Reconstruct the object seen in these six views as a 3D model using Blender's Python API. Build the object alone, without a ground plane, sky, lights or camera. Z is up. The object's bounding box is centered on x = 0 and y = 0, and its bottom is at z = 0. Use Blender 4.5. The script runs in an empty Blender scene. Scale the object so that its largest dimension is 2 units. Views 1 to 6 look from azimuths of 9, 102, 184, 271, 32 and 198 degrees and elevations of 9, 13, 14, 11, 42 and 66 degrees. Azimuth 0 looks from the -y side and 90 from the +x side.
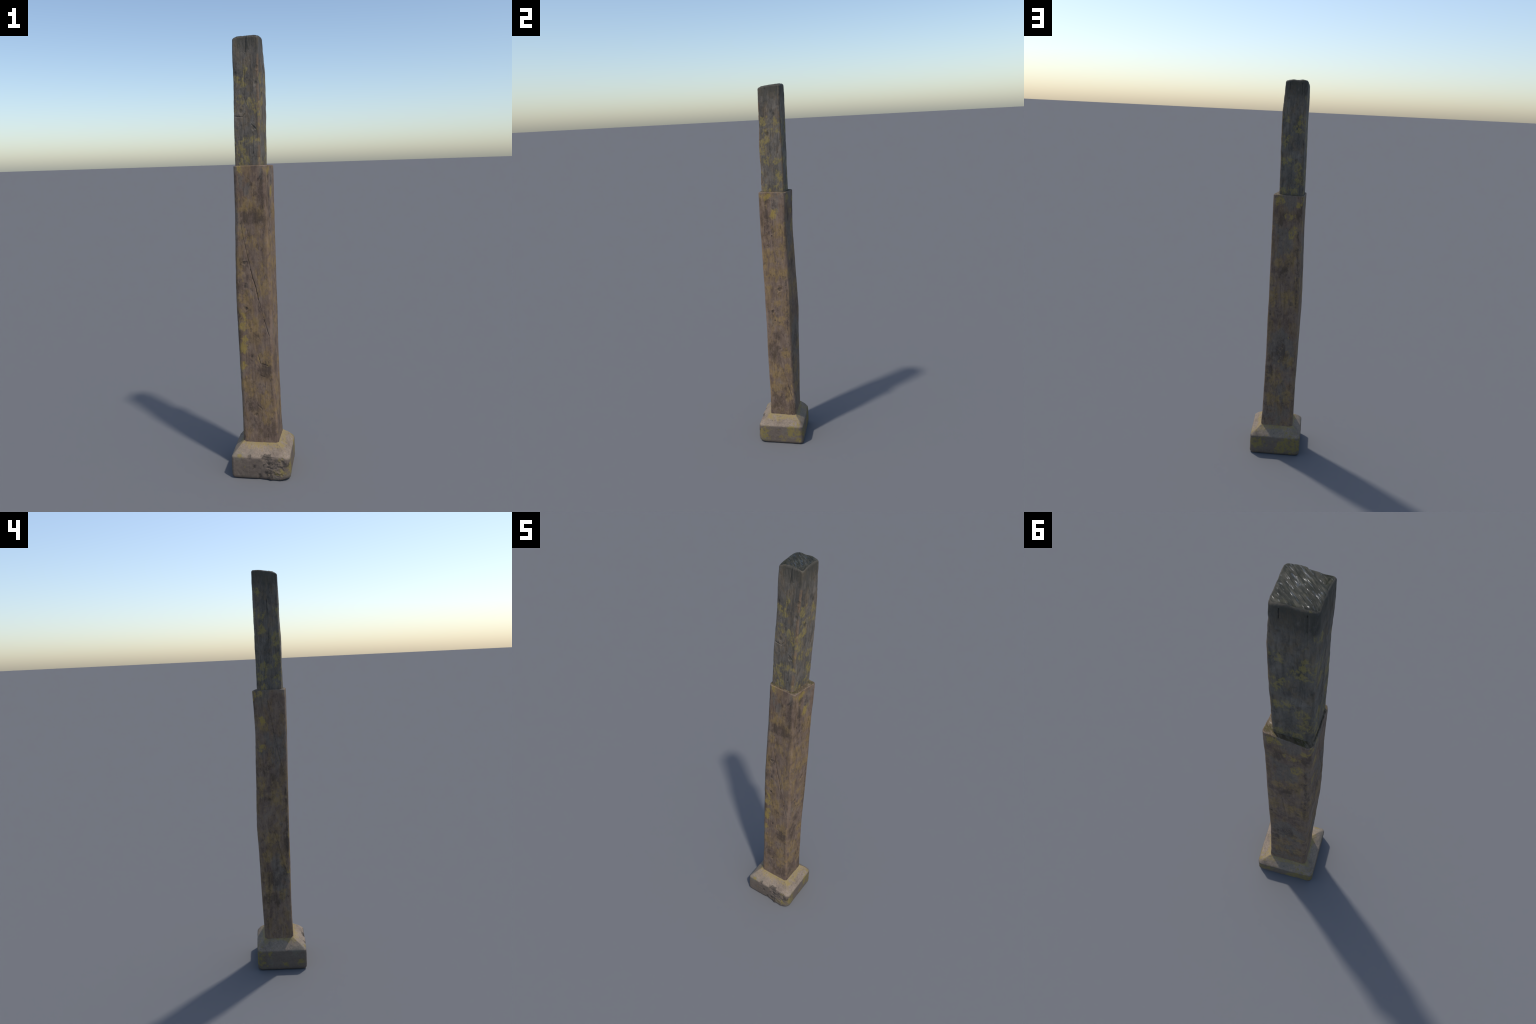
"""Weathered squared timber post with a long tenon on its top, standing on a
pyramidal stone plinth.  Everything is lofted from four hand-measured corner
lines and then roughened with noise, cracks and knots."""
import bpy
import math
import numpy as np
from mathutils import Vector

rng = np.random.default_rng(7)

# ------------------------------------------------------------------ noise ---
_perm = rng.permutation(512)
_perm = np.concatenate([_perm, _perm, _perm])
_grad = rng.normal(size=(512, 3))
_grad /= np.linalg.norm(_grad, axis=1)[:, None]


def perlin(p):
    """Gradient noise, p is (N, 3); about -0.7 .. 0.7."""
    i = np.floor(p).astype(int)
    f = p - i
    u = f * f * f * (f * (f * 6 - 15) + 10)
    i &= 511
    out = np.zeros(len(p))
    for dx in (0, 1):
        wx = u[:, 0] if dx else 1 - u[:, 0]
        for dy in (0, 1):
            wy = u[:, 1] if dy else 1 - u[:, 1]
            for dz in (0, 1):
                wz = u[:, 2] if dz else 1 - u[:, 2]
                h = _perm[_perm[_perm[(i[:, 0] + dx) & 511] + ((i[:, 1] + dy) & 511)] + ((i[:, 2] + dz) & 511)]
                g = _grad[h]
                d = g[:, 0] * (f[:, 0] - dx) + g[:, 1] * (f[:, 1] - dy) + g[:, 2] * (f[:, 2] - dz)
                out += wx * wy * wz * d
    return out


def fbm(p, octaves=3, gain=0.5):
    a, s, o = 1.0, 1.0, np.zeros(len(p))
    for k in range(octaves):
        o += a * perlin(p * s + 17.3 * k)
        a *= gain
        s *= 2.03
    return o


def smooth(a, b, x):
    t = np.clip((x - a) / (b - a), 0, 1)
    return t * t * (3 - 2 * t)


# ------------------------------------------------- measured corner lines ----
# corner order going round: front-left, front-right, back-right, back-left
# each row: height, then x y of the four corners
SHAFT = [
    (0.06, (-.085, -.060), (.079, -.061), (.080, .083), (-.091, .085)),
    (0.16, (-.0864, -.0592), (.0775, -.0606), (.0792, .0831), (-.0906, .0851)),
    (0.26, (-.0882, -.0555), (.0739, -.0586), (.0753, .0820), (-.0890, .0869)),
    (0.36, (-.0888, -.0545), (.0690, -.0600), (.0738, .0775), (-.0877, .0906)),
    (0.46, (-.0917, -.0547), (.0655, -.0617), (.0730, .0742), (-.0880, .0933)),
    (0.56, (-.0939, -.0558), (.0641, -.0617), (.0720, .0729), (-.0869, .0951)),
    (0.66, (-.0954, -.0556), (.0620, -.0623), (.0716, .0724), (-.0862, .0980)),
    (0.76, (-.0972, -.0553), (.0611, -.0633), (.0721, .0725), (-.0869, .1013)),
    (0.86, (-.0990, -.0559), (.0602, -.0644), (.0709, .0755), (-.0850, .0992)),
    (0.96, (-.0975, -.0572), (.0590, -.0660), (.0709, .0744), (-.0825, .0955)),
    (1.06, (-.0947, -.0581), (.0580, -.0677), (.0700, .0720), (-.0800, .0925)),
    (1.16, (-.0922, -.0590), (.0530, -.0693), (.0708, .0685), (-.0785, .0893)),
    (1.26, (-.0900, -.0594), (.0500, -.0703), (.0710, .0668), (-.0775, .0885)),
    (1.36, (-.0893, -.0591), (.0485, -.0706), (.0708, .0701), (-.0780, .0912)),
    (1.44, (-.0900, -.0588), (.0470, -.0710), (.0696, .0722), (-.0800, .0930)),
]
TENON = [
    (1.40, (-.0815, -.0451), (.0260, -.0567), (.0422, .0638), (-.0755, .0680)),
    (1.44, (-.0813, -.0455), (.0264, -.0566), (.0424, .0643), (-.0751, .0680)),
    (1.50, (-.0807, -.0477), (.0280, -.0555), (.0423, .0659), (-.0731, .0673)),
    (1.56, (-.0809, -.0485), (.0293, -.0554), (.0423, .0661), (-.0711, .0668)),
    (1.62, (-.0808, -.0497), (.0303, -.0563), (.0432, .0648), (-.0696, .0680)),
    (1.68, (-.0792, -.0470), (.0305, -.0560), (.0441, .0644), (-.0691, .0694)),
    (1.74, (-.0783, -.0431), (.0301, -.0541), (.0443, .0633), (-.0688, .0698)),
    (1.80, (-.0777, -.0425), (.0292, -.0523), (.0448, .0616), (-.0687, .0703)),
    (1.86, (-.0781, -.0421), (.0300, -.0516), (.0446, .0613), (-.0689, .0704)),
    (1.92, (-.0776, -.0437), (.0320, -.0505), (.0390, .0629), (-.0683, .0703)),
    (1.97, (-.0768, -.0437), (.0318, -.0492), (.0348, .0648), (-.0674, .0697)),
    (2.00, (-.0765, -.0437), (.0316, -.0486), (.0332, .0656), (-.0668, .0694)),
]
PLINTH_FOOT = ((-.1365, -.1250), (.1380, -.1260), (.1370, .1310), (-.1365, .1280))

FULLER = .0028 * np.array([(-.8, -1), (1, -1), (1, 1), (-1, 1)])   # the arrises are worn: true planes lie outside

FACES = {"front": (0, 1), "right": (1, 2), "back": (2, 3), "left": (3, 0)}


def corners_at(table, z):
    zs = np.array([r[0] for r in table])
    c = np.array([r[1:] for r in table])            # (n, 4, 2)
    # monotone-free Catmull-Rom through the stations
    i = int(np.clip(np.searchsorted(zs, z) - 1, 0, len(zs) - 2))
    t = np.clip((z - zs[i]) / (zs[i + 1] - zs[i]), 0, 1)
    p0, p1, p2, p3 = c[max(i - 1, 0)], c[i], c[i + 1], c[min(i + 2, len(zs) - 1)]
    q = 0.5 * (2 * p1 + (p2 - p0) * t + (2 * p0 - 5 * p1 + 4 * p2 - p3) * t * t
                  + (3 * p1 - p0 - 3 * p2 + p3) * t ** 3)
    return q + FULLER


def on_face(table, face, f, z):
    a, b = FACES[face]
    c = corners_at(table, z) if table is not None else np.array(PLINTH_FOOT)
    p = c[a] + (c[b] - c[a]) * f
    return np.array([p[0], p[1], z])


def ring(c, radii, per_side, per_corner):
    """Rounded quadrilateral; returns points, the side each one lies on and the fraction along it."""
    pts, side, frac = [], [], []
    for k in range(4):
        a, b = c[k], c[(k + 1) % 4]
        l = np.linalg.norm(b - a)
        e = (b - a) / l
        t = np.linspace(radii[k], l - radii[(k + 1) % 4], per_side[k])
        pts.append(a + t[:, None] * e)
        side += [k] * len(t)
        frac.append(t / l)
        n = c[(k + 2) % 4] - b
        ln = np.linalg.norm(n)
        r = radii[(k + 1) % 4]
        s0, s1 = b - e * r, b + n / ln * r
        q = np.linspace(0, 1, per_corner + 2)[1:-1, None]
        w = 0.72                                     # conic weight: fuller than a parabola
        den = (1 - q) ** 2 + 2 * w * q * (1 - q) + q * q
        pts.append(((1 - q) ** 2 * s0 + 2 * w * q * (1 - q) * b + q * q * s1) / den)
        half = q[:, 0] < 0.5
        side += [k if h else (k + 1) % 4 for h in half]
        frac.append(np.where(half, 1 - (r / l) * (1 - 2 * q[:, 0]), (r / ln) * (2 * q[:, 0] - 1)))
    return np.concatenate(pts), np.array(side), np.concatenate(frac)


def ring_normals(p):
    t = np.roll(p, -1, 0) - np.roll(p, 1, 0)
    n = np.stack([t[:, 1], -t[:, 0]], 1)
    return n / np.maximum(np.linalg.norm(n, axis=1)[:, None], 1e-9)


def build_mesh(name, rings, materials, cap_from=None):
    """rings: list of (N, 3) arrays from the foot to the centre of the top."""
    n = len(rings[0])
    v = np.concatenate(rings)
    m = len(rings)
    i = np.arange(n)
    j = (i + 1) % n
    quads = []
    for k in range(m - 1):
        quads.append(np.stack([k * n + i, k * n + j, (k + 1) * n + j, (k + 1) * n + i], 1))
    quads = np.concatenate(quads)
    faces = quads.tolist()
    faces.append(list(range(n))[::-1])                       # foot
    apex = len(v)
    v = np.concatenate([v, rings[-1].mean(0)[None]])
    top = (m - 1) * n
    faces += [[top + a, top + (a + 1) % n, apex] for a in range(n)]
    me = bpy.data.meshes.new(name)
    me.from_pydata(v.tolist(), [], faces)
    for mat in materials:
        me.materials.append(mat)
    me.polygons.foreach_set("use_smooth", np.ones(len(me.polygons), dtype=bool))
    if cap_from is not None and len(materials) > 1:
        idx = np.zeros(len(me.polygons), dtype=np.int32)
        idx[cap_from * n:len(quads)] = 1
        idx[len(quads) + 1:] = 1
        me.polygons.foreach_set("material_index", idx)
    me.update()
    return bpy.data.objects.new(name, me)


# ------------------------------------------------------ cracks and knots ----
# crack: face, half width, depth, polyline of (fraction along the face, height)
SHAFT_CRACKS = [
    ("front", .0015, .0030, [(.19, 1.185), (.25, 1.129), (.30, 1.090), (.35, 1.051), (.45, .977)]),
    ("front", .0024, .0060, [(.45, .977), (.505, .935), (.57, .902), (.61, .866), (.64, .840)]),
    ("front", .0014, .0024, [(.64, .840), (.68, .818), (.72, .780), (.76, .756)]),
    ("front", .0020, .0036, [(.78, .745), (.85, .698), (.90, .671)]),
    ("front", .0020, .0022, [(.56, .578), (.62, .537), (.83, .529)]),
    ("front", .0020, .0022, [(.60, .481), (.73, .473)]),
    ("front", .0022, .0026, [(.47, .335), (.59, .315)]),
    ("right", .0022, .0030, [(.60, 1.109), (.63, 1.083)]),
    ("right", .0020, .0030, [(.52, 1.063), (.57, 1.041)]),
    ("right", .0022, .0030, [(.20, 1.255), (.19, 1.203)]),
    ("right", .0017, .0026, [(.51, .500), (.60, .425), (.73, .355), (.89, .263)]),
    ("back", .0020, .0028, [(.37, .980), (.41, .911), (.47, .817)]),
    ("left", .0020, .0034, [(.47, 1.385), (.54, 1.311), (.61, 1.231), (.71, 1.150), (.85, 1.055)]),
    ("left", .0018, .0026, [(.93, 1.374), (.985, 1.243)]),
    ("left", .0018, .0034, [(.56, .728), (.67, .652), (.75, .592), (.86, .526)]),
]
TENON_CRACKS = [
    ("front", .0022, .0034, [(.53, 2.0), (.51, 1.958), (.49, 1.925)]),
    ("front", .0018, .0026, [(.46, 1.841), (.44, 1.777)]),
    ("front", .0022, .0028, [(.04, 1.653), (.34, 1.647), (.44, 1.661)]),
    ("front", .0024, .0030, [(.69, 1.615), (.77, 1.606), (.86, 1.594)]),
    ("front", .0020, .0028, [(.73, 1.578), (.73, 1.488)]),
    ("front", .0016, .0018, [(.39, 1.592), (.38, 1.531)]),
    ("front", .0020, .0022, [(.42, 1.729), (.51, 1.697)]),
    ("left", .0018, .0022, [(.56, 1.865), (.60, 1.796), (.57, 1.734), (.56, 1.651), (.52, 1.559)]),
    ("back", .0018, .0020, [(.78, 1.985), (.79, 1.93)]),
    ("back", .0018, .0018, [(.22, 1.985), (.23, 1.95)]),
    ("right", .0016, .0016, [(.45, 1.70), (.47, 1.64)]),
]
# dark water stains that follow the figure of the grain, no relief
SHAFT_STAINS = [
    ("front", .0050, 0, [(.46, 1.399), (.52, 1.374), (.61, 1.348)]),
    ("front", .0050, 0, [(.85, 1.391), (.73, 1.373), (.66, 1.348), (.64, 1.31)]),
    ("front", .0045, 0, [(.36, .74), (.40, .69)]),
    ("right", .0060, 0, [(.24, 1.40), (.27, 1.33), (.33, 1.26), (.35, 1.20)]),
    ("right", .0055, 0, [(.56, 1.40), (.52, 1.33), (.50, 1.24)]),
    ("right", .0050, 0, [(.88, .95), (.90, .80), (.88, .65)]),
    ("left", .0060, 0, [(.93, .98), (.95, .80), (.93, .62)]),
    ("back", .0060, 0, [(.90, 1.25), (.93, 1.05), (.92, .85)]),
]
# knot: face, fraction, height, radius, depth of the dent
SHAFT_KNOTS = [
    ("front", .27, 1.008, .009, .0030), ("front", .296, .799, .009, .0024), ("front", .29, .90, .012, .0016),
    ("front", .577, .669, .008, .0018), ("front", .39, .572, .008, .0018), ("front", .42, .288, .008, .0020),
    ("right", .621, .902, .013, .0040), ("right", .313, .773, .009, .0030), ("right", .462, 1.202, .005, .0030),
    ("right", .267, 1.149, .004, .0024), ("right", .40, .722, .007, .0012), ("right", .53, .555, .008, .0016),
    ("right", .635, .313, .014, .0010), ("left", .424, .897, .010, .0034), ("back", .737, .870, .016, .0014),
    ("back", .09, .80, .008, .0030),
]
TENON_KNOTS = [
    ("front", .284, 1.674, .011, .0022), ("front", .77, 1.600, .008, .0026), ("right", .385, 1.745, .013, .0026),
    ("right", .70, 1.849, .010, .0014), ("front", .95, 1.852, .006, .0030), ("front", .88, 1.79, .008, .0016),
]


def crack_segments(table, cracks):
    out = []
    for face, w, d, line in cracks:
        p = [on_face(table, face, f, z) for f, z in line]
        for a, b in zip(p[:-1], p[1:]):
            out.append((a, b, w, d))
    return out


def relief(table, p, cracks, knots, rough=1.0, grain=1.0):
    """Outward displacement of the wood surface at points p."""
    wob = np.stack([perlin(p * 60 + 5), perlin(p * 60 + 31), perlin(p * 25 + 77)], 1)
    d = 0.0016 * perlin(p * [11, 11, 4])
    d += 0.0013 * rough * fbm(p * [30, 30, 12] + 3)
    d += 0.0007 * grain * fbm(p * [150, 150, 9] + 9, 2)
    d += 0.0008 * rough * np.minimum(0, fbm(p * [75, 75, 32] + 50, 4, .6) + 0.12) * 2
    q = p + wob * [0.0022, 0.0022, 0.004]
    for a, b, w, depth in crack_segments(table, cracks):
        lo, hi = min(a[2], b[2]) - .01, max(a[2], b[2]) + .01
        m = (p[:, 2] > lo) & (p[:, 2] < hi)
        ab = b - a
        t = np.clip(((q[m] - a) @ ab) / (ab @ ab), 0, 1)
        dist = np.linalg.norm(q[m] - a - t[:, None] * ab, axis=1)
        g = np.clip(1 - dist / (w * 1.25), 0, 1)
        d[m] = np.minimum(d[m], d[m] - depth * g)
    for face, f, z, r, depth in knots:
        c = on_face(table, face, f, z)
        m = np.abs(p[:, 2] - z) < 3.5 * r
        e = np.linalg.norm((q[m] - c) * [1, 1, .8], axis=1) / r
        e = e * (1 + .9 * wob[m, 1]) + .35 * wob[m, 0]
        d[m] += depth * (0.30 * np.exp(-((e - 1.3) / .4) ** 2) - np.exp(-(e / .8) ** 2)
                              + 0.4 * np.exp(-(e / .35) ** 2))
    return d


# ----------------------------------------------------------- the timbers ----
def timber(name, table, z0, z1, step, per_side, per_corner, radii, rim, cracks, knots,
           top_of, materials, shape=None, saw=0.0008, rough=1.0):
    zs = np.linspace(z0, z1 - rim, int((z1 - z0) / step))
    rings = []
    side = frac = None
    for z in zs:
        p, side, frac = ring(corners_at(table, z), radii(z), per_side, per_corner)
        rings.append(np.column_stack([p, np.full(len(p), z)]))
    n = len(rings[0])
    allp = np.concatenate(rings)
    nrm = np.concatenate([ring_normals(r[:, :2]) for r in rings])
    d = relief(table, allp, cracks, knots, rough)
    if shape is not None:
        d += shape(allp, np.tile(side, len(zs)), np.tile(frac, len(zs)))
    allp[:, :2] += nrm * d[:, None]
    # the top is not level: ease the uppermost decimetre to it
    dz = top_of(allp[:, 0], allp[:, 1]) - z1
    allp[:, 2] += dz * smooth(z1 - .12, z1 - rim, allp[:, 2])
    rings = [allp[k * n:(k + 1) * n] for k in range(len(zs))]
    cap_from = len(rings) + 2
    last = rings[-1]
    ctr = last.mean(0)
    rimvar = rim * (1 + 0.5 * perlin(last * 45 + 8))
    for a in np.linspace(0, math.pi / 2, 6)[1:]:
        r = last.copy()
        r[:, :2] = ctr[:2] + (last[:, :2] - ctr[:2]) * (1 - rimvar * (1 - math.cos(a)) / .058)[:, None]
        r[:, 2] += rim * math.sin(a)
        rings.append(r)
    edge = rings[-1]
    for s in np.linspace(1, 0.02, 48)[1:]:
        r = edge.copy()
        r[:, :2] = ctr[:2] + (edge[:, :2] - ctr[:2]) * s
        k = smooth(1.0, 0.9, np.full(n, s))
        r[:, 2] = edge[:, 2] * (1 - k) + top_of(r[:, 0], r[:, 1]) * k
        u, w = (r[:, 0] + r[:, 1]) * .7071, (r[:, 1] - r[:, 0]) * .7071
        grooves = perlin(np.stack([u * 150, w * 22, r[:, 2] * 0 + 2], 1)) \
            + 0.7 * perlin(np.stack([u * 330, w * 60, r[:, 2] * 0 + 9], 1))
        r[:, 2] += saw * grooves * k
        rings.append(r)
    return build_mesh(name, rings, materials, cap_from)


def tenon_top(x, y):
    """Bilinear slope: the front edge is lower than the back."""
    fy = np.clip((y + .045) / .11, -0.1, 1.1)
    fx = np.clip((x + .07) / .10, -0.1, 1.1)
    front = 1.9850 + .003 * fx
    back = 2.0006 - .003 * fx
    dip = 0.003 * smooth(.6, .1, np.abs(fx - .45) * 2) * smooth(.75, 1.0, fy)
    worn = (2 * np.abs(fx - .5)) ** 3 * (2 * np.abs(fy - .5)) ** 3
    return front + (back - front) * fy - dip - .004 * worn


def shaft_top(x, y):
    return 1.4405 - .002 * smooth(0, .09, y)


def tenon_shape(p, side, frac):
    # the front split off along the top crack, left half set back
    m = (side == 0)
    d = np.where(m, -.0055 * smooth(.60, .47, frac) * smooth(.02, .2, frac) * smooth(1.86, 1.99, p[:, 2]), 0)
    # hewn hollows near the arris of the front
    d += np.where(m, -.003 * smooth(.72, .95, frac) * np.exp(-((p[:, 2] - 1.79) / .02) ** 2), 0)
    d += np.where(m, -.0025 * smooth(.7, .9, frac) * np.exp(-((p[:, 2] - 1.56) / .03) ** 2), 0)
    return d


# =================================================================== nodes ==
class Nodes:
    """Small helper that writes node trees as expressions."""

    def __init__(self, mat):
        mat.use_nodes = True
        self.t = mat.node_tree
        self.t.nodes.clear()
        self.obj = self.node("ShaderNodeTexCoord").outputs["Object"]

    def node(self, kind, **kw):
        n = self.t.nodes.new(kind)
        for k, v in kw.items():
            setattr(n, k, v)
        return n

    def put(self, sock, v):
        if isinstance(v, bpy.types.NodeSocket):
            self.t.links.new(v, sock)
        else:
            sock.default_value = v

    def math(self, op, a, b=0.0, clamp=False):
        n = self.node("ShaderNodeMath", operation=op, use_clamp=clamp)
        self.put(n.inputs[0], a)
        self.put(n.inputs[1], b)
        return n.outputs[0]

    def vmath(self, op, a, b=None):
        n = self.node("ShaderNodeVectorMath", operation=op)
        self.put(n.inputs[0], a)
        if b is not None:
            self.put(n.inputs[1], b)
        return n

    def stretch(self, v, s, loc=(0, 0, 0), rot=(0, 0, 0)):
        n = self.node("ShaderNodeMapping")
        self.put(n.inputs["Vector"], v)
        n.inputs["Scale"].default_value = s
        n.inputs["Location"].default_value = loc
        n.inputs["Rotation"].default_value = rot
        return n.outputs[0]

    def noise(self, v, scale=1.0, detail=4.0, rough=0.55, warp=0.0, color=False):
        n = self.node("ShaderNodeTexNoise")
        self.put(n.inputs["Vector"], v)
        n.inputs["Scale"].default_value = scale
        n.inputs["Detail"].default_value = detail
        n.inputs["Roughness"].default_value = rough
        n.inputs["Distortion"].default_value = warp
        return n.outputs["Color" if color else "Fac"]

    def step(self, v, a, b, lo=0.0, hi=1.0):
        n = self.node("ShaderNodeMapRange", interpolation_type="SMOOTHSTEP")
        self.put(n.inputs["Value"], v)
        n.inputs["From Min"].default_value = a
        n.inputs["From Max"].default_value = b
        n.inputs["To Min"].default_value = lo
        n.inputs["To Max"].default_value = hi
        return n.outputs[0]

    def ramp(self, v, stops):
        n = self.node("ShaderNodeValToRGB")
        self.put(n.inputs[0], v)
        el = n.color_ramp.elements
        while len(el) < len(stops):
            el.new(0.5)
        for e, (pos, col) in zip(el, stops):
            e.position = pos
            e.color = (*col, 1)
        return n.outputs[0]

    def mix(self, fac, a, b, blend="MIX"):
        n = self.node("ShaderNodeMix", data_type="RGBA", blend_type=blend)
        self.put(n.inputs[0], fac)
        for s, v in ((n.inputs[6], a), (n.inputs[7], b)):
            self.put(s, v if isinstance(v, bpy.types.NodeSocket) else (*v, 1))
        return n.outputs[2]

    def jitter(self, scale, amount):
        c = self.noise(self.obj, scale, 3, .6, color=True)
        c = self.vmath("SUBTRACT", c, (.5, .5, .5)).outputs[0]
        n = self.vmath("SCALE", c)
        n.inputs["Scale"].default_value = amount
        return self.vmath("ADD", self.obj, n.outputs[0]).outputs[0]

    def patches(self, v, spots):
        """Field that is 1 at the middle of each ellipsoid and 0 outside it."""
        best = None
        for c, r in spots:
            g = self.node("ShaderNodeGroup", node_tree=patch_group())
            self.put(g.inputs[0], v)
            g.inputs[1].default_value = tuple(c)
            g.inputs[2].default_value = tuple(1 / k for k in r)
            if best is not None:
                self.put(g.inputs[3], best)
            best = g.outputs[0]
        return best

    def lines(self, v, segs, widen=1.0):
        best = None
        for a, b, w, d in segs:
            g = self.node("ShaderNodeGroup", node_tree=line_group())
            ab = b - a
            self.put(g.inputs[0], v)
            g.inputs[1].default_value = tuple(a)
            g.inputs[2].default_value = tuple(ab)
            g.inputs[3].default_value = 1 / float(ab @ ab)
            g.inputs[4].default_value = 1 / (w * widen)
            if best is not None:
                self.put(g.inputs[5], best)
            best = g.outputs[0]
        return best

    def finish(self, color, rough, bump, strength=0.4, distance=0.002, spec=0.4, tone=1.0):
        color = self.mix(1.0, color, (tone, tone, tone), "MULTIPLY")
        b = self.node("ShaderNodeBsdfPrincipled")
        self.put(b.inputs["Base Color"], color)
        self.put(b.inputs["Roughness"], rough)
        self.put(b.inputs["Specular IOR Level"], spec)
        bn = self.node("ShaderNodeBump")
        bn.inputs["Strength"].default_value = strength
        bn.inputs["Distance"].default_value = distance
        self.put(bn.inputs["Height"], bump)
        self.put(b.inputs["Normal"], bn.outputs[0])
        o = self.node("ShaderNodeOutputMaterial")
        self.t.links.new(b.outputs[0], o.inputs[0])


def _group(name, inputs):
    g = bpy.data.node_groups.new(name, "ShaderNodeTree")
    for nm, kind in inputs:
        g.interface.new_socket(nm, in_out="INPUT", socket_type=kind)
    g.interface.new_socket("Value", in_out="OUTPUT", socket_type="NodeSocketFloat")
    return g, g.nodes.new("NodeGroupInput"), g.nodes.new("NodeGroupOutput")


class after:
    """Group inputs whose point waits for the field before it, so the fields are worked out one by one."""

    def __init__(self, g, i, k):
        m = g.nodes.new("ShaderNodeVectorMath")
        m.operation = "MULTIPLY_ADD"
        g.links.new(i.outputs[k], m.inputs[0])
        m.inputs[1].default_value = (1e-9, 1e-9, 1e-9)
        g.links.new(i.outputs[0], m.inputs[2])
        self.before = i.outputs[k]
        self.outputs = [m.outputs[0]] + list(i.outputs)[1:]


def union(g, a, b, o):
    m = g.nodes.new("ShaderNodeMath")
    m.operation = "MAXIMUM"
    g.links.new(a, m.inputs[0])
    g.links.new(b, m.inputs[1])
    g.links.new(m.outputs[0], o.inputs[0])


def patch_group():
    if "patch_field" in bpy.data.node_groups:
        return bpy.data.node_groups["patch_field"]
    g, i, o = _group("patch_field", [("Point", "NodeSocketVector"), ("Centre", "NodeSocketVector"),
                                     ("Inverse", "NodeSocketVector"), ("Before", "NodeSocketFloat")])
    i = after(g, i, 3)
    s = g.nodes.new("ShaderNodeVectorMath"); s.operation = "SUBTRACT"
    m = g.nodes.new("ShaderNodeVectorMath"); m.operation = "MULTIPLY"
    l = g.nodes.new("ShaderNodeVectorMath"); l.operation = "LENGTH"
    u = g.nodes.new("ShaderNodeMath"); u.operation = "SUBTRACT"; u.use_clamp = True
    u.inputs[0].default_value = 1
    k = g.links.new
    k(i.outputs[0], s.inputs[0]); k(i.outputs[1], s.inputs[1])
    k(s.outputs[0], m.inputs[0]); k(i.outputs[2], m.inputs[1])
    k(m.outputs[0], l.inputs[0]); k(l.outputs["Value"], u.inputs[1])
    union(g, u.outputs[0], i.before, o)
    return g


def line_group():
    if "line_field" in bpy.data.node_groups:
        return bpy.data.node_groups["line_field"]
    g, i, o = _group("line_field", [("Point", "NodeSocketVector"), ("Start", "NodeSocketVector"),
                                    ("Along", "NodeSocketVector"), ("InverseSquare", "NodeSocketFloat"),
                                    ("InverseWidth", "NodeSocketFloat"), ("Before", "NodeSocketFloat")])
    i = after(g, i, 5)

    def vm(op):
        n = g.nodes.new("ShaderNodeVectorMath"); n.operation = op
        return n

    def mm(op, clamp=False):
        n = g.nodes.new("ShaderNodeMath"); n.operation = op; n.use_clamp = clamp
        return n
    k = g.links.new
    s, d, t, sc, e, l = vm("SUBTRACT"), vm("DOT_PRODUCT"), mm("MULTIPLY", True), vm("SCALE"), vm("SUBTRACT"), vm("LENGTH")
    w, u = mm("MULTIPLY"), mm("SUBTRACT", True)
    u.inputs[0].default_value = 1
    k(i.outputs[0], s.inputs[0]); k(i.outputs[1], s.inputs[1])
    k(s.outputs[0], d.inputs[0]); k(i.outputs[2], d.inputs[1])
    k(d.outputs["Value"], t.inputs[0]); k(i.outputs[3], t.inputs[1])
    k(i.outputs[2], sc.inputs[0]); k(t.outputs[0], sc.inputs["Scale"])
    k(s.outputs[0], e.inputs[0]); k(sc.outputs[0], e.inputs[1])
    k(e.outputs[0], l.inputs[0])
    k(l.outputs["Value"], w.inputs[0]); k(i.outputs[4], w.inputs[1])
    k(w.outputs[0], u.inputs[1]); union(g, u.outputs[0], i.before, o)
    return g


def spots(table, rows_by_face, grow=1.0, least=.010):
    out = []
    for face, rows in rows_by_face.items():
        for f, z, rf, rz in rows:
            r = max(rf, least) * grow
            out.append((on_face(table, face, f, z), (r, r, max(rz, least) * grow)))
    return out


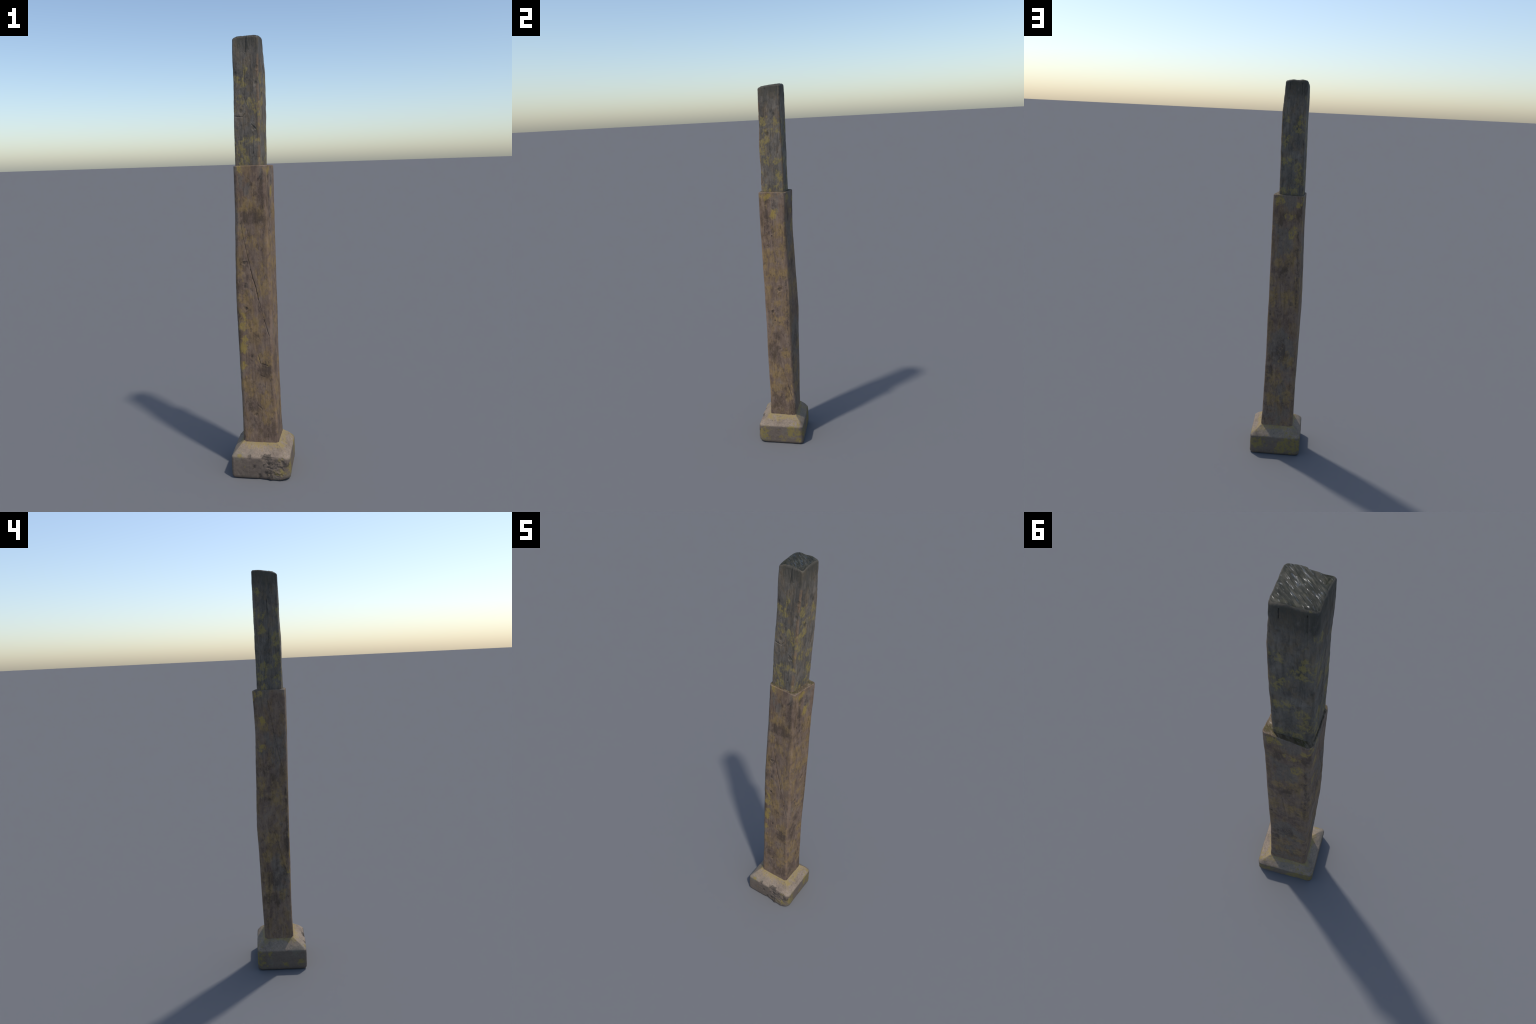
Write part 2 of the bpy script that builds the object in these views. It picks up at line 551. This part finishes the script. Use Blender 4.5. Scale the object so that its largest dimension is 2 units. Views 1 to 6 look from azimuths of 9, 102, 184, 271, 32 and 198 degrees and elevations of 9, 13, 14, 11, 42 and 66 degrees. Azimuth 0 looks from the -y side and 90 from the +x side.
# patches: fraction along the face, height, half width, half height
SHAFT_LICHEN = {
    "front": [(.22, 1.425, .013, .017), (.17, .735, .010, .050), (.17, .640, .012, .028), (.17, .603, .010, .020),
              (.08, .520, .008, .024)],
    "right": [(.19, 1.414, .023, .019), (.38, 1.423, .018, .012), (.57, 1.326, .016, .028)],
    "back": [(.24, 1.409, .026, .015), (.86, 1.396, .011, .010), (.56, 1.328, .022, .017), (.73, 1.245, .018, .031)],
    "left": [(.07, 1.418, .009, .008), (.26, 1.419, .012, .007), (.28, 1.293, .010, .012), (.20, 1.157, .014, .016)],
}
SHAFT_OCHRE = {
    "front": [(.39, 1.269, .038, .030), (.79, 1.235, .021, .025), (.22, 1.150, .021, .026), (.48, 1.099, .026, .026),
              (.77, .912, .030, .047), (.26, .853, .030, .026), (.15, .985, .011, .043), (.76, .561, .031, .031),
              (.47, .719, .031, .031), (.30, .400, .022, .022), (.73, .361, .022, .040), (.72, .276, .018, .027),
              (.14, .427, .009, .036)],
    "right": [(.69, 1.238, .033, .033), (.29, 1.089, .033, .038), (.77, 1.124, .028, .042), (.16, 1.025, .012, .024),
              (.53, .992, .052, .028), (.16, .897, .019, .029), (.49, .824, .014, .014), (.60, .723, .021, .021),
              (.76, .531, .022, .027), (.35, .417, .033, .033), (.77, .438, .016, .027), (.27, .316, .028, .033),
              (.78, .268, .014, .033)],
    "back": [(.70, 1.114, .027, .027), (.29, 1.085, .022, .022), (.70, .906, .036, .036), (.15, .897, .018, .045),
             (.33, .429, .032, .043), (.70, .553, .032, .032), (.30, .321, .033, .033), (.77, .319, .022, .043)],
    "left": [(.30, 1.265, .028, .023), (.67, .921, .029, .038), (.15, .970, .019, .038), (.52, .691, .031, .031),
             (.25, .605, .021, .026), (.25, .446, .021, .052), (.73, .393, .021, .031), (.78, .576, .016, .026)],
}
SHAFT_DARK = {
    "front": [(.89, 1.310, .021, .071), (.55, 1.210, .055, .025), (.31, 1.007, .011, .030), (.18, .888, .013, .026),
              (.71, .510, .031, .026), (.31, .334, .031, .027), (.42, .241, .027, .031), (.77, .206, .040, .040)],
    "right": [(.34, 1.400, .010, .018), (.65, 1.377, .012, .018), (.33, 1.236, .023, .028), (.43, 1.151, .012, .028),
              (.28, 1.307, .010, .037), (.40, .235, .039, .044), (.28, .538, .033, .043), (.90, .192, .022, .039),
              (.48, .632, .022, .016)],
    "back": [(.35, 1.312, .013, .031), (.91, 1.364, .011, .052), (.46, 1.032, .027, .027), (.45, .594, .037, .048),
             (.12, .482, .022, .065)],
    "left": [(.51, 1.041, .038, .033), (.95, .694, .015, .062), (.55, .489, .042, .047), (.47, .367, .047, .032)],
}
SHAFT_GREY = {"front": [(.29, 1.370, .040, .060), (.91, 1.381, .020, .030)], "right": [(.5, 1.40, .05, .06)],
              "back": [(.5, 1.40, .05, .07), (.45, 1.20, .06, .10), (.5, .62, .07, .16), (.5, .30, .07, .14)],
              "left": [(.3, 1.39, .05, .07), (.6, 1.15, .06, .12), (.5, .50, .06, .14)]}
TENON_LICHEN = {
    "front": [(.35, 1.790, .008, .016), (.67, 1.708, .021, .016), (.25, 1.722, .010, .017), (.87, 1.690, .008, .021),
              (.52, 1.544, .025, .010), (.27, 1.510, .021, .034), (.42, 1.460, .017, .021), (.84, 1.549, .010, .010),
              (.09, 1.812, .008, .012), (.43, 1.849, .008, .008)],
    "right": [(.20, 1.811, .010, .021), (.80, 1.804, .010, .015), (.33, 1.737, .017, .029), (.71, 1.760, .017, .010),
              (.24, 1.708, .011, .017), (.15, 1.659, .008, .025), (.35, 1.604, .030, .013), (.67, 1.603, .013, .013),
              (.78, 1.523, .017, .025), (.25, 1.455, .021, .017), (.69, 1.459, .009, .017)],
    "back": [(.21, 1.810, .011, .017), (.84, 1.801, .017, .021), (.64, 1.763, .025, .008), (.22, 1.706, .009, .021),
             (.29, 1.606, .026, .013), (.74, 1.579, .011, .017), (.80, 1.519, .015, .030), (.23, 1.459, .017, .011),
             (.63, 1.453, .009, .011)],
    "left": [(.17, 1.902, .008, .008), (.09, 1.807, .006, .008), (.28, 1.788, .013, .011), (.27, 1.728, .006, .021),
             (.83, 1.692, .015, .013), (.89, 1.662, .008, .013), (.82, 1.583, .017, .021), (.38, 1.547, .026, .013),
             (.25, 1.501, .015, .013), (.28, 1.454, .015, .017), (.83, 1.490, .009, .019)],
}
PLINTH_LICHEN = {
    "front": [(.83, .037, .026, .014), (.15, .110, .014, .006), (.84, .098, .006, .006)],
    "right": [(.13, .063, .028, .039), (.81, .073, .038, .038), (.55, .033, .022, .017), (.90, .032, .022, .016)],
    "back": [(.16, .070, .038, .033), (.81, .061, .060, .044), (.57, .024, .027, .016)],
    "left": [(.87, .040, .018, .016), (.61, .031, .005, .005)],
}
PLINTH_DARK = {
    "front": [(.31, .110, .008, .016), (.59, .109, .026, .014), (.68, .073, .024, .014), (.39, .060, .006, .005),
              (.64, .042, .014, .014), (.94, .077, .014, .016), (.49, .014, .008, .012), (.67, .012, .014, .012)],
}


def ragged(n, field, noise, cover=.17, soft=.055, plateau=1.6):
    """Speckled patch: the noise threshold sinks towards the middle of the field, so the
    patch is densest there and dissolves into specks at its border."""
    f = n.math("MINIMUM", n.math("MULTIPLY", field, plateau), 1.0)
    w = n.math("ADD", noise, n.math("MULTIPLY", f, cover))
    return n.step(w, .655 - soft, .655 + soft)


def knot_field(n, v, table, knots, grow=1.5):
    return n.patches(v, [(on_face(table, f, a, z), (r * grow, r * grow, r * grow * 1.15)) for f, a, z, r, d in knots])


def shaft_material():
    m = bpy.data.materials.new("weathered_brown_wood")
    n = Nodes(m)
    p = n.jitter(28, .030)
    p2 = n.jitter(60, .008)
    blot = n.noise(n.stretch(n.obj, (16, 16, 8)), 1, 6, .68, .4)
    tint = n.noise(n.stretch(n.obj, (24, 24, 12), (7, 3, 1)), 1, 8, .75, .3)
    grain = n.noise(n.stretch(n.jitter(9, .02), (110, 110, 9)), 1, 5, .65)
    fibre = n.noise(n.stretch(n.obj, (300, 300, 24)), 1, 3, .6)
    fleck = n.noise(n.stretch(n.jitter(18, .02), (52, 52, 36)), 1, 8, .80)
    rag = n.noise(n.stretch(n.jitter(14, .03), (48, 48, 27)), 1, 8, .78)
    col = n.ramp(blot, [(.32, (.112, .074, .056)), (.45, (.172, .116, .084)), (.56, (.202, .140, .102)),
                        (.68, (.232, .168, .124))])
    col = n.mix(n.step(tint, .46, .60, 0, .62), col, (.238, .152, .066))
    grey = ragged(n, n.patches(p, spots(SHAFT, SHAFT_GREY, 1.5)), blot)
    col = n.mix(n.math("MULTIPLY", grey, .75), col, (.142, .120, .099))
    och = ragged(n, n.patches(p, spots(SHAFT, SHAFT_OCHRE, 2.1, .018)), rag, .185)
    col = n.mix(n.math("MULTIPLY", och, .66), col, (.285, .185, .068))
    drk = ragged(n, n.patches(p, spots(SHAFT, SHAFT_DARK, 2.0, .018)), tint, .17, .09)
    col = n.mix(n.math("MULTIPLY", drk, .74), col, (.062, .044, .036))
    sta = ragged(n, n.lines(p2, crack_segments(SHAFT, SHAFT_STAINS), 1.5), fleck, .17, .06)
    col = n.mix(n.math("MULTIPLY", sta, .60), col, (.050, .037, .031))
    # pale worn arrises
    worn = n.lines(n.jitter(40, .014), [(on_face(SHAFT, f, .99, a), on_face(SHAFT, f, .99, b), .011, 0)
                                        for f in ("front", "right")
                                        for a, b in ((.20, .45), (.45, .80), (.80, 1.10), (1.10, 1.42))])
    col = n.mix(n.math("MULTIPLY", ragged(n, worn, fleck, .17, .09), .55), col, (.250, .172, .120))
    col = n.mix(n.step(grain, .34, .56, .30, 0), col, (.055, .039, .030))
    col = n.mix(n.step(fibre, .52, .70, 0, .25), col, (.29, .215, .145))
    col = n.mix(n.step(fleck, .51, .63, 0, .62), col, (.066, .047, .038))
    col = n.mix(n.step(fleck, .47, .36, 0, .45), col, (.290, .205, .130))
    lic = ragged(n, n.patches(p, spots(SHAFT, SHAFT_LICHEN, 1.9, .016)), rag, .18)
    col = n.mix(n.math("MULTIPLY", lic, .68), col, (.345, .245, .055))
    kn = knot_field(n, p2, SHAFT, SHAFT_KNOTS)
    col = n.mix(n.math("MULTIPLY", n.step(kn, .35, .75, 0, .75), n.step(rag, .36, .56, .3, 1)), col, (.042, .033, .027))
    cr = n.lines(n.jitter(110, .0035), crack_segments(SHAFT, SHAFT_CRACKS))
    col = n.mix(n.math("MULTIPLY", n.step(cr, .15, .6, 0, .9), n.step(fleck, .32, .48)), col, (.018, .015, .013))
    h = n.math("ADD", n.math("MULTIPLY", grain, .6), n.math("MULTIPLY", fleck, -.9))
    h = n.math("ADD", h, n.math("MULTIPLY", fibre, .3))
    n.finish(col, n.step(blot, .3, .7, .78, .64), h, .5, .0022, .25)
    return m


def tenon_material():
    m = bpy.data.materials.new("weathered_grey_wood")
    n = Nodes(m)
    p = n.jitter(32, .026)
    p2 = n.jitter(60, .008)
    blot = n.noise(n.stretch(n.obj, (20, 20, 10), (3, 1, 2)), 1, 7, .70, .5)
    tint = n.noise(n.stretch(n.obj, (34, 34, 17), (2, 8, 1)), 1, 8, .75, .3)
    grain = n.noise(n.stretch(n.jitter(9, .02), (120, 120, 8)), 1, 5, .65)
    fibre = n.noise(n.stretch(n.obj, (300, 300, 20)), 1, 3, .6)
    fleck = n.noise(n.stretch(n.jitter(18, .02), (56, 56, 38), (1, 5, 0)), 1, 8, .80)
    rag = n.noise(n.stretch(n.jitter(14, .03), (60, 60, 36)), 1, 8, .80)
    col = n.ramp(blot, [(.32, (.058, .051, .043)), (.45, (.100, .086, .071)), (.56, (.128, .109, .089)),
                        (.68, (.165, .142, .116))])
    col = n.mix(n.step(tint, .47, .62, 0, .65), col, (.142, .102, .062))
    # rusty brown arris where the grey surface has worn off
    edge = n.lines(n.jitter(60, .010), [(on_face(TENON, "front", .985, a), on_face(TENON, "front", .985, b), .013, 0)
                                        for a, b in ((1.44, 1.52), (1.55, 1.71), (1.72, 1.78), (1.82, 1.90))]
                   + [(on_face(TENON, "right", .985, a), on_face(TENON, "right", .985, b), .010, 0)
                      for a, b in ((1.44, 1.63), (1.66, 1.78), (1.80, 1.86))])
    col = n.mix(n.math("MULTIPLY", ragged(n, edge, fleck, .19, .08), .62), col, (.190, .115, .062))
    col = n.mix(n.step(grain, .34, .56, .42, 0), col, (.028, .026, .022))
    col = n.mix(n.step(fibre, .52, .70, 0, .25), col, (.19, .165, .135))
    col = n.mix(n.step(fleck, .53, .65, 0, .62), col, (.034, .031, .026))
    col = n.mix(n.step(fleck, .46, .34, 0, .35), col, (.175, .150, .118))
    # dark, damp wood under the open end grain
    top = n.patches(p, [((-.02, .01, 2.02), (.18, .18, .19))])
    damp = n.step(n.math("ADD", top, n.math("MULTIPLY", n.math("SUBTRACT", grain, .5), 1.4)), .22, .62)
    col = n.mix(n.math("MULTIPLY", damp, .72), col, (.040, .038, .029))
    lic = ragged(n, n.patches(p, spots(TENON, TENON_LICHEN, 2.4, .016)), rag, .155)
    col = n.mix(n.math("MULTIPLY", lic, .56), col, (.262, .200, .052))
    kn = knot_field(n, p2, TENON, TENON_KNOTS)
    col = n.mix(n.math("MULTIPLY", n.step(kn, .35, .75, 0, .65), n.step(rag, .36, .56, .3, 1)), col, (.035, .031, .023))
    cr = n.lines(n.jitter(110, .0035), crack_segments(TENON, TENON_CRACKS))
    col = n.mix(n.math("MULTIPLY", n.step(cr, .15, .6, 0, .9), n.step(fleck, .32, .48)), col, (.014, .013, .012))
    h = n.math("ADD", n.math("MULTIPLY", grain, .6), n.math("MULTIPLY", fleck, -1.0))
    h = n.math("ADD", h, n.math("MULTIPLY", fibre, .3))
    n.finish(col, n.step(blot, .3, .7, .72, .56), h, .6, .0026, .22, 1.2)
    return m


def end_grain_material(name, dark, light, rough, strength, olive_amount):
    m = bpy.data.materials.new(name)
    n = Nodes(m)
    saw = n.noise(n.stretch(n.stretch(n.obj, (1, 1, 1), rot=(0, 0, math.radians(-45))), (150, 24, 30)), 1, 5, .65)
    fine = n.noise(n.obj, 160, 5, .7)
    blot = n.noise(n.obj, 30, 5, .65)
    col = n.mix(n.step(saw, .42, .62), dark, light)
    col = n.mix(n.step(blot, .42, .62, 0, .6), col, tuple(.6 * c for c in dark))
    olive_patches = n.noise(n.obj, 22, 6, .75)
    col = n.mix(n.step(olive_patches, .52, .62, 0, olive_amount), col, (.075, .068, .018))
    h = n.math("ADD", n.math("MULTIPLY", saw, 1.0), n.math("MULTIPLY", fine, .2))
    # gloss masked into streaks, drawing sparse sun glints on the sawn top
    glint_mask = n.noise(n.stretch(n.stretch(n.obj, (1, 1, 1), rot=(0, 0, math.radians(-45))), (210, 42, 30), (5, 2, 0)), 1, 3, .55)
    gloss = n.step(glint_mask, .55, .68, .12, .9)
    n.finish(col, n.step(gloss, .2, .8, rough + .35, rough), h, strength, .005, gloss)
    return m


def plinth_material():
    m = bpy.data.materials.new("lichen_stained_stone")
    n = Nodes(m)
    p = n.jitter(30, .022)
    blot = n.noise(n.obj, 14, 7, .70, .4)
    speck = n.noise(n.obj, 130, 5, .75)
    pits = n.noise(n.obj, 60, 6, .75)
    rag = n.noise(n.jitter(20, .03), 42, 8, .78)
    col = n.ramp(blot, [(.30, (.182, .140, .108)), (.48, (.252, .196, .147)), (.68, (.300, .236, .175))])
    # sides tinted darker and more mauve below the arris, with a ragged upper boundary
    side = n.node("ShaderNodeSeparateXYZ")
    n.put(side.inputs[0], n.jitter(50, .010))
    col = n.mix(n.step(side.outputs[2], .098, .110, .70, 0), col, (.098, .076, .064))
    col = n.mix(n.step(speck, .38, .58, .28, 0), col, (.090, .072, .060))
    col = n.mix(n.step(pits, .58, .70, 0, .5), col, (.085, .070, .058))
    # green-grey film on parts of the weathering
    film = n.noise(n.stretch(n.obj, (13, 13, 13), (4, 2, 7)), 1, 6, .7)
    col = n.mix(n.step(film, .52, .66, 0, .45), col, (.160, .148, .116))
    # yellow lichen collar round the foot of the timber
    foot = [on_face(SHAFT, f, a, .15) for f, a in (("front", 0), ("front", 1), ("right", 1), ("back", 1))]
    collar = n.lines(p, [(foot[0], foot[1], .050, 0), (foot[1], foot[2], .060, 0),
                         (foot[2], foot[3], .034, 0), (foot[3], foot[0], .024, 0)])
    col = n.mix(n.math("MULTIPLY", ragged(n, collar, rag, .21, .09, 1.1), .62), col, (.290, .212, .058))
    lic = ragged(n, n.patches(p, spots(None, PLINTH_LICHEN, 2.0)), rag, .185)
    col = n.mix(n.math("MULTIPLY", lic, .74), col, (.225, .175, .048))
    drk = ragged(n, n.patches(n.jitter(60, .010), spots(None, PLINTH_DARK, 1.9, .007)), pits, .19)
    col = n.mix(n.math("MULTIPLY", drk, .72), col, (.042, .036, .031))
    h = n.math("ADD", n.math("MULTIPLY", speck, .6), n.math("MULTIPLY", pits, -.8))
    n.finish(col, .85, h, .55, .0024, .2)
    return m


# ----------------------------------------------------------------- plinth ---
def build_plinth(material):
    foot = np.array(PLINTH_FOOT)
    post = corners_at(SHAFT, .155)
    mid = foot.mean(0)
    per_side, per_corner = (120, 120, 120, 120), 14
    # profile: (blend towards the post outline, height, corner radius, inset)
    prof = [(0, .000, .020, .0090), (0, .0015, .022, .0050), (0, .005, .024, .0022), (0, .011, .025, .0006)]
    prof += [(0, z, .024, 0) for z in np.linspace(.016, .096, 36)]
    prof += [(.00, .1010, .024, .0003), (.00, .1050, .024, .0012), (.00, .1075, .025, .0032)]
    for s in np.linspace(.0, 1.0, 34)[1:]:
        prof.append((s, .1075 + .0455 * s ** .93, .019 * (1 - s) ** 3 + .006, .0032 * (1 - s)))
    prof += [(1.0, .156, .008, .006), (1.0, .157, .006, .02), (1.0, .158, .005, .045)]
    rings, sides, fracs, tops = [], [], [], []
    for s, z, r, inset in prof:
        c = foot * (1 - s) + post * s
        c = mid + (c - mid) * (1 - inset / .13)
        p, side, frac = ring(c, [r * .55, r * 1.05, r * .85, r * .75], per_side, per_corner)
        rings.append(np.column_stack([p, np.full(len(p), z)]))
    n = len(rings[0])
    q = np.concatenate(rings)
    side, frac = np.tile(side, len(rings)), np.tile(frac, len(rings))
    s = np.repeat([a[0] for a in prof], n)
    nrm = np.concatenate([ring_normals(r[:, :2]) for r in rings])
    d = .0022 * fbm(q * 14, 3) + .0010 * fbm(q * 55 + 4, 3)
    # broken front near the right corner: rough and standing proud of the dressed face
    chip = (side == 0) * smooth(.56, .66, frac + .10 * perlin(q * 30) - .9 * (.05 - q[:, 2])) * smooth(.99, .90, frac) * (s < .01)
    low = smooth(.115, .02, q[:, 2])
    d += chip * (.0048 * low - .0035 * (1 - low) + .0034 * fbm(q * [38, 38, 50] + 11, 4, .6)
                 + .0030 * fbm(q * [95, 95, 120] + 21, 3, .6))
    # nicks in the arris and the face
    for fx, z, r, depth in ((.31, .106, .010, .0045), (.55, .106, .008, .004), (.39, .060, .006, .003),
                            (.49, .012, .010, .005), (.60, .10, .012, .005)):
        c = on_face(None, "front", fx, z)
        d -= depth * np.exp(-(np.linalg.norm((q - c) * [1, 1, .7], axis=1) / r) ** 2)
    q[:, :2] += nrm * d[:, None]
    up = s * (1 - s) * 4
    q[:, 2] += smooth(.095, .108, q[:, 2]) * (.0022 * perlin(q * 16 + 40) + .0010 * fbm(q * 60 + 2)) * (1 - s * .6)
    # the corner under the break is lifted a little off the ground
    lift = .008 * smooth(.05, .01, q[:, 2]) * smooth(.085, .135, q[:, 0]) * smooth(-.07, -.125, q[:, 1])
    q[:, 2] += lift
    q[:, 2] = np.maximum(q[:, 2], 0)
    return build_mesh("plinth", [q[k * n:(k + 1) * n] for k in range(len(prof))], [material])


# ----------------------------------------------------------------- build ----
root = bpy.data.objects.new("timber_post", None)
root["label"] = "weathered square wooden post with tenon on stone plinth"
root["category"] = "wooden post"
bpy.context.scene.collection.objects.link(root)

brown = shaft_material()
grey = tenon_material()
end_dark = end_grain_material("dark_sawn_end_grain", (.032, .033, .026), (.072, .067, .051), .24, .30, .15)
end_light = end_grain_material("sawn_shoulder_end_grain", (.105, .078, .050), (.20, .155, .10), .45, .7, .6)
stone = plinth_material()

shaft = timber("shaft", SHAFT, .10, 1.4405, .0022, (95, 90, 95, 90), 12,
               lambda z: (.018, .012 + .006 * math.exp(-((z - .9) / .3) ** 2), .012, .020), .004,
               SHAFT_CRACKS, SHAFT_KNOTS, shaft_top, [brown, end_light], saw=.0009)
tenon = timber("tenon", TENON, 1.40, 2.0, .0020, (80, 84, 82, 80), 10,
               lambda z: (.007, .008, .010, .010), .010,
               TENON_CRACKS, TENON_KNOTS, tenon_top, [grey, end_dark], tenon_shape, saw=.0019, rough=1.5)
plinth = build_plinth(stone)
for o in (plinth, shaft, tenon):
    bpy.context.scene.collection.objects.link(o)
    o.parent = root
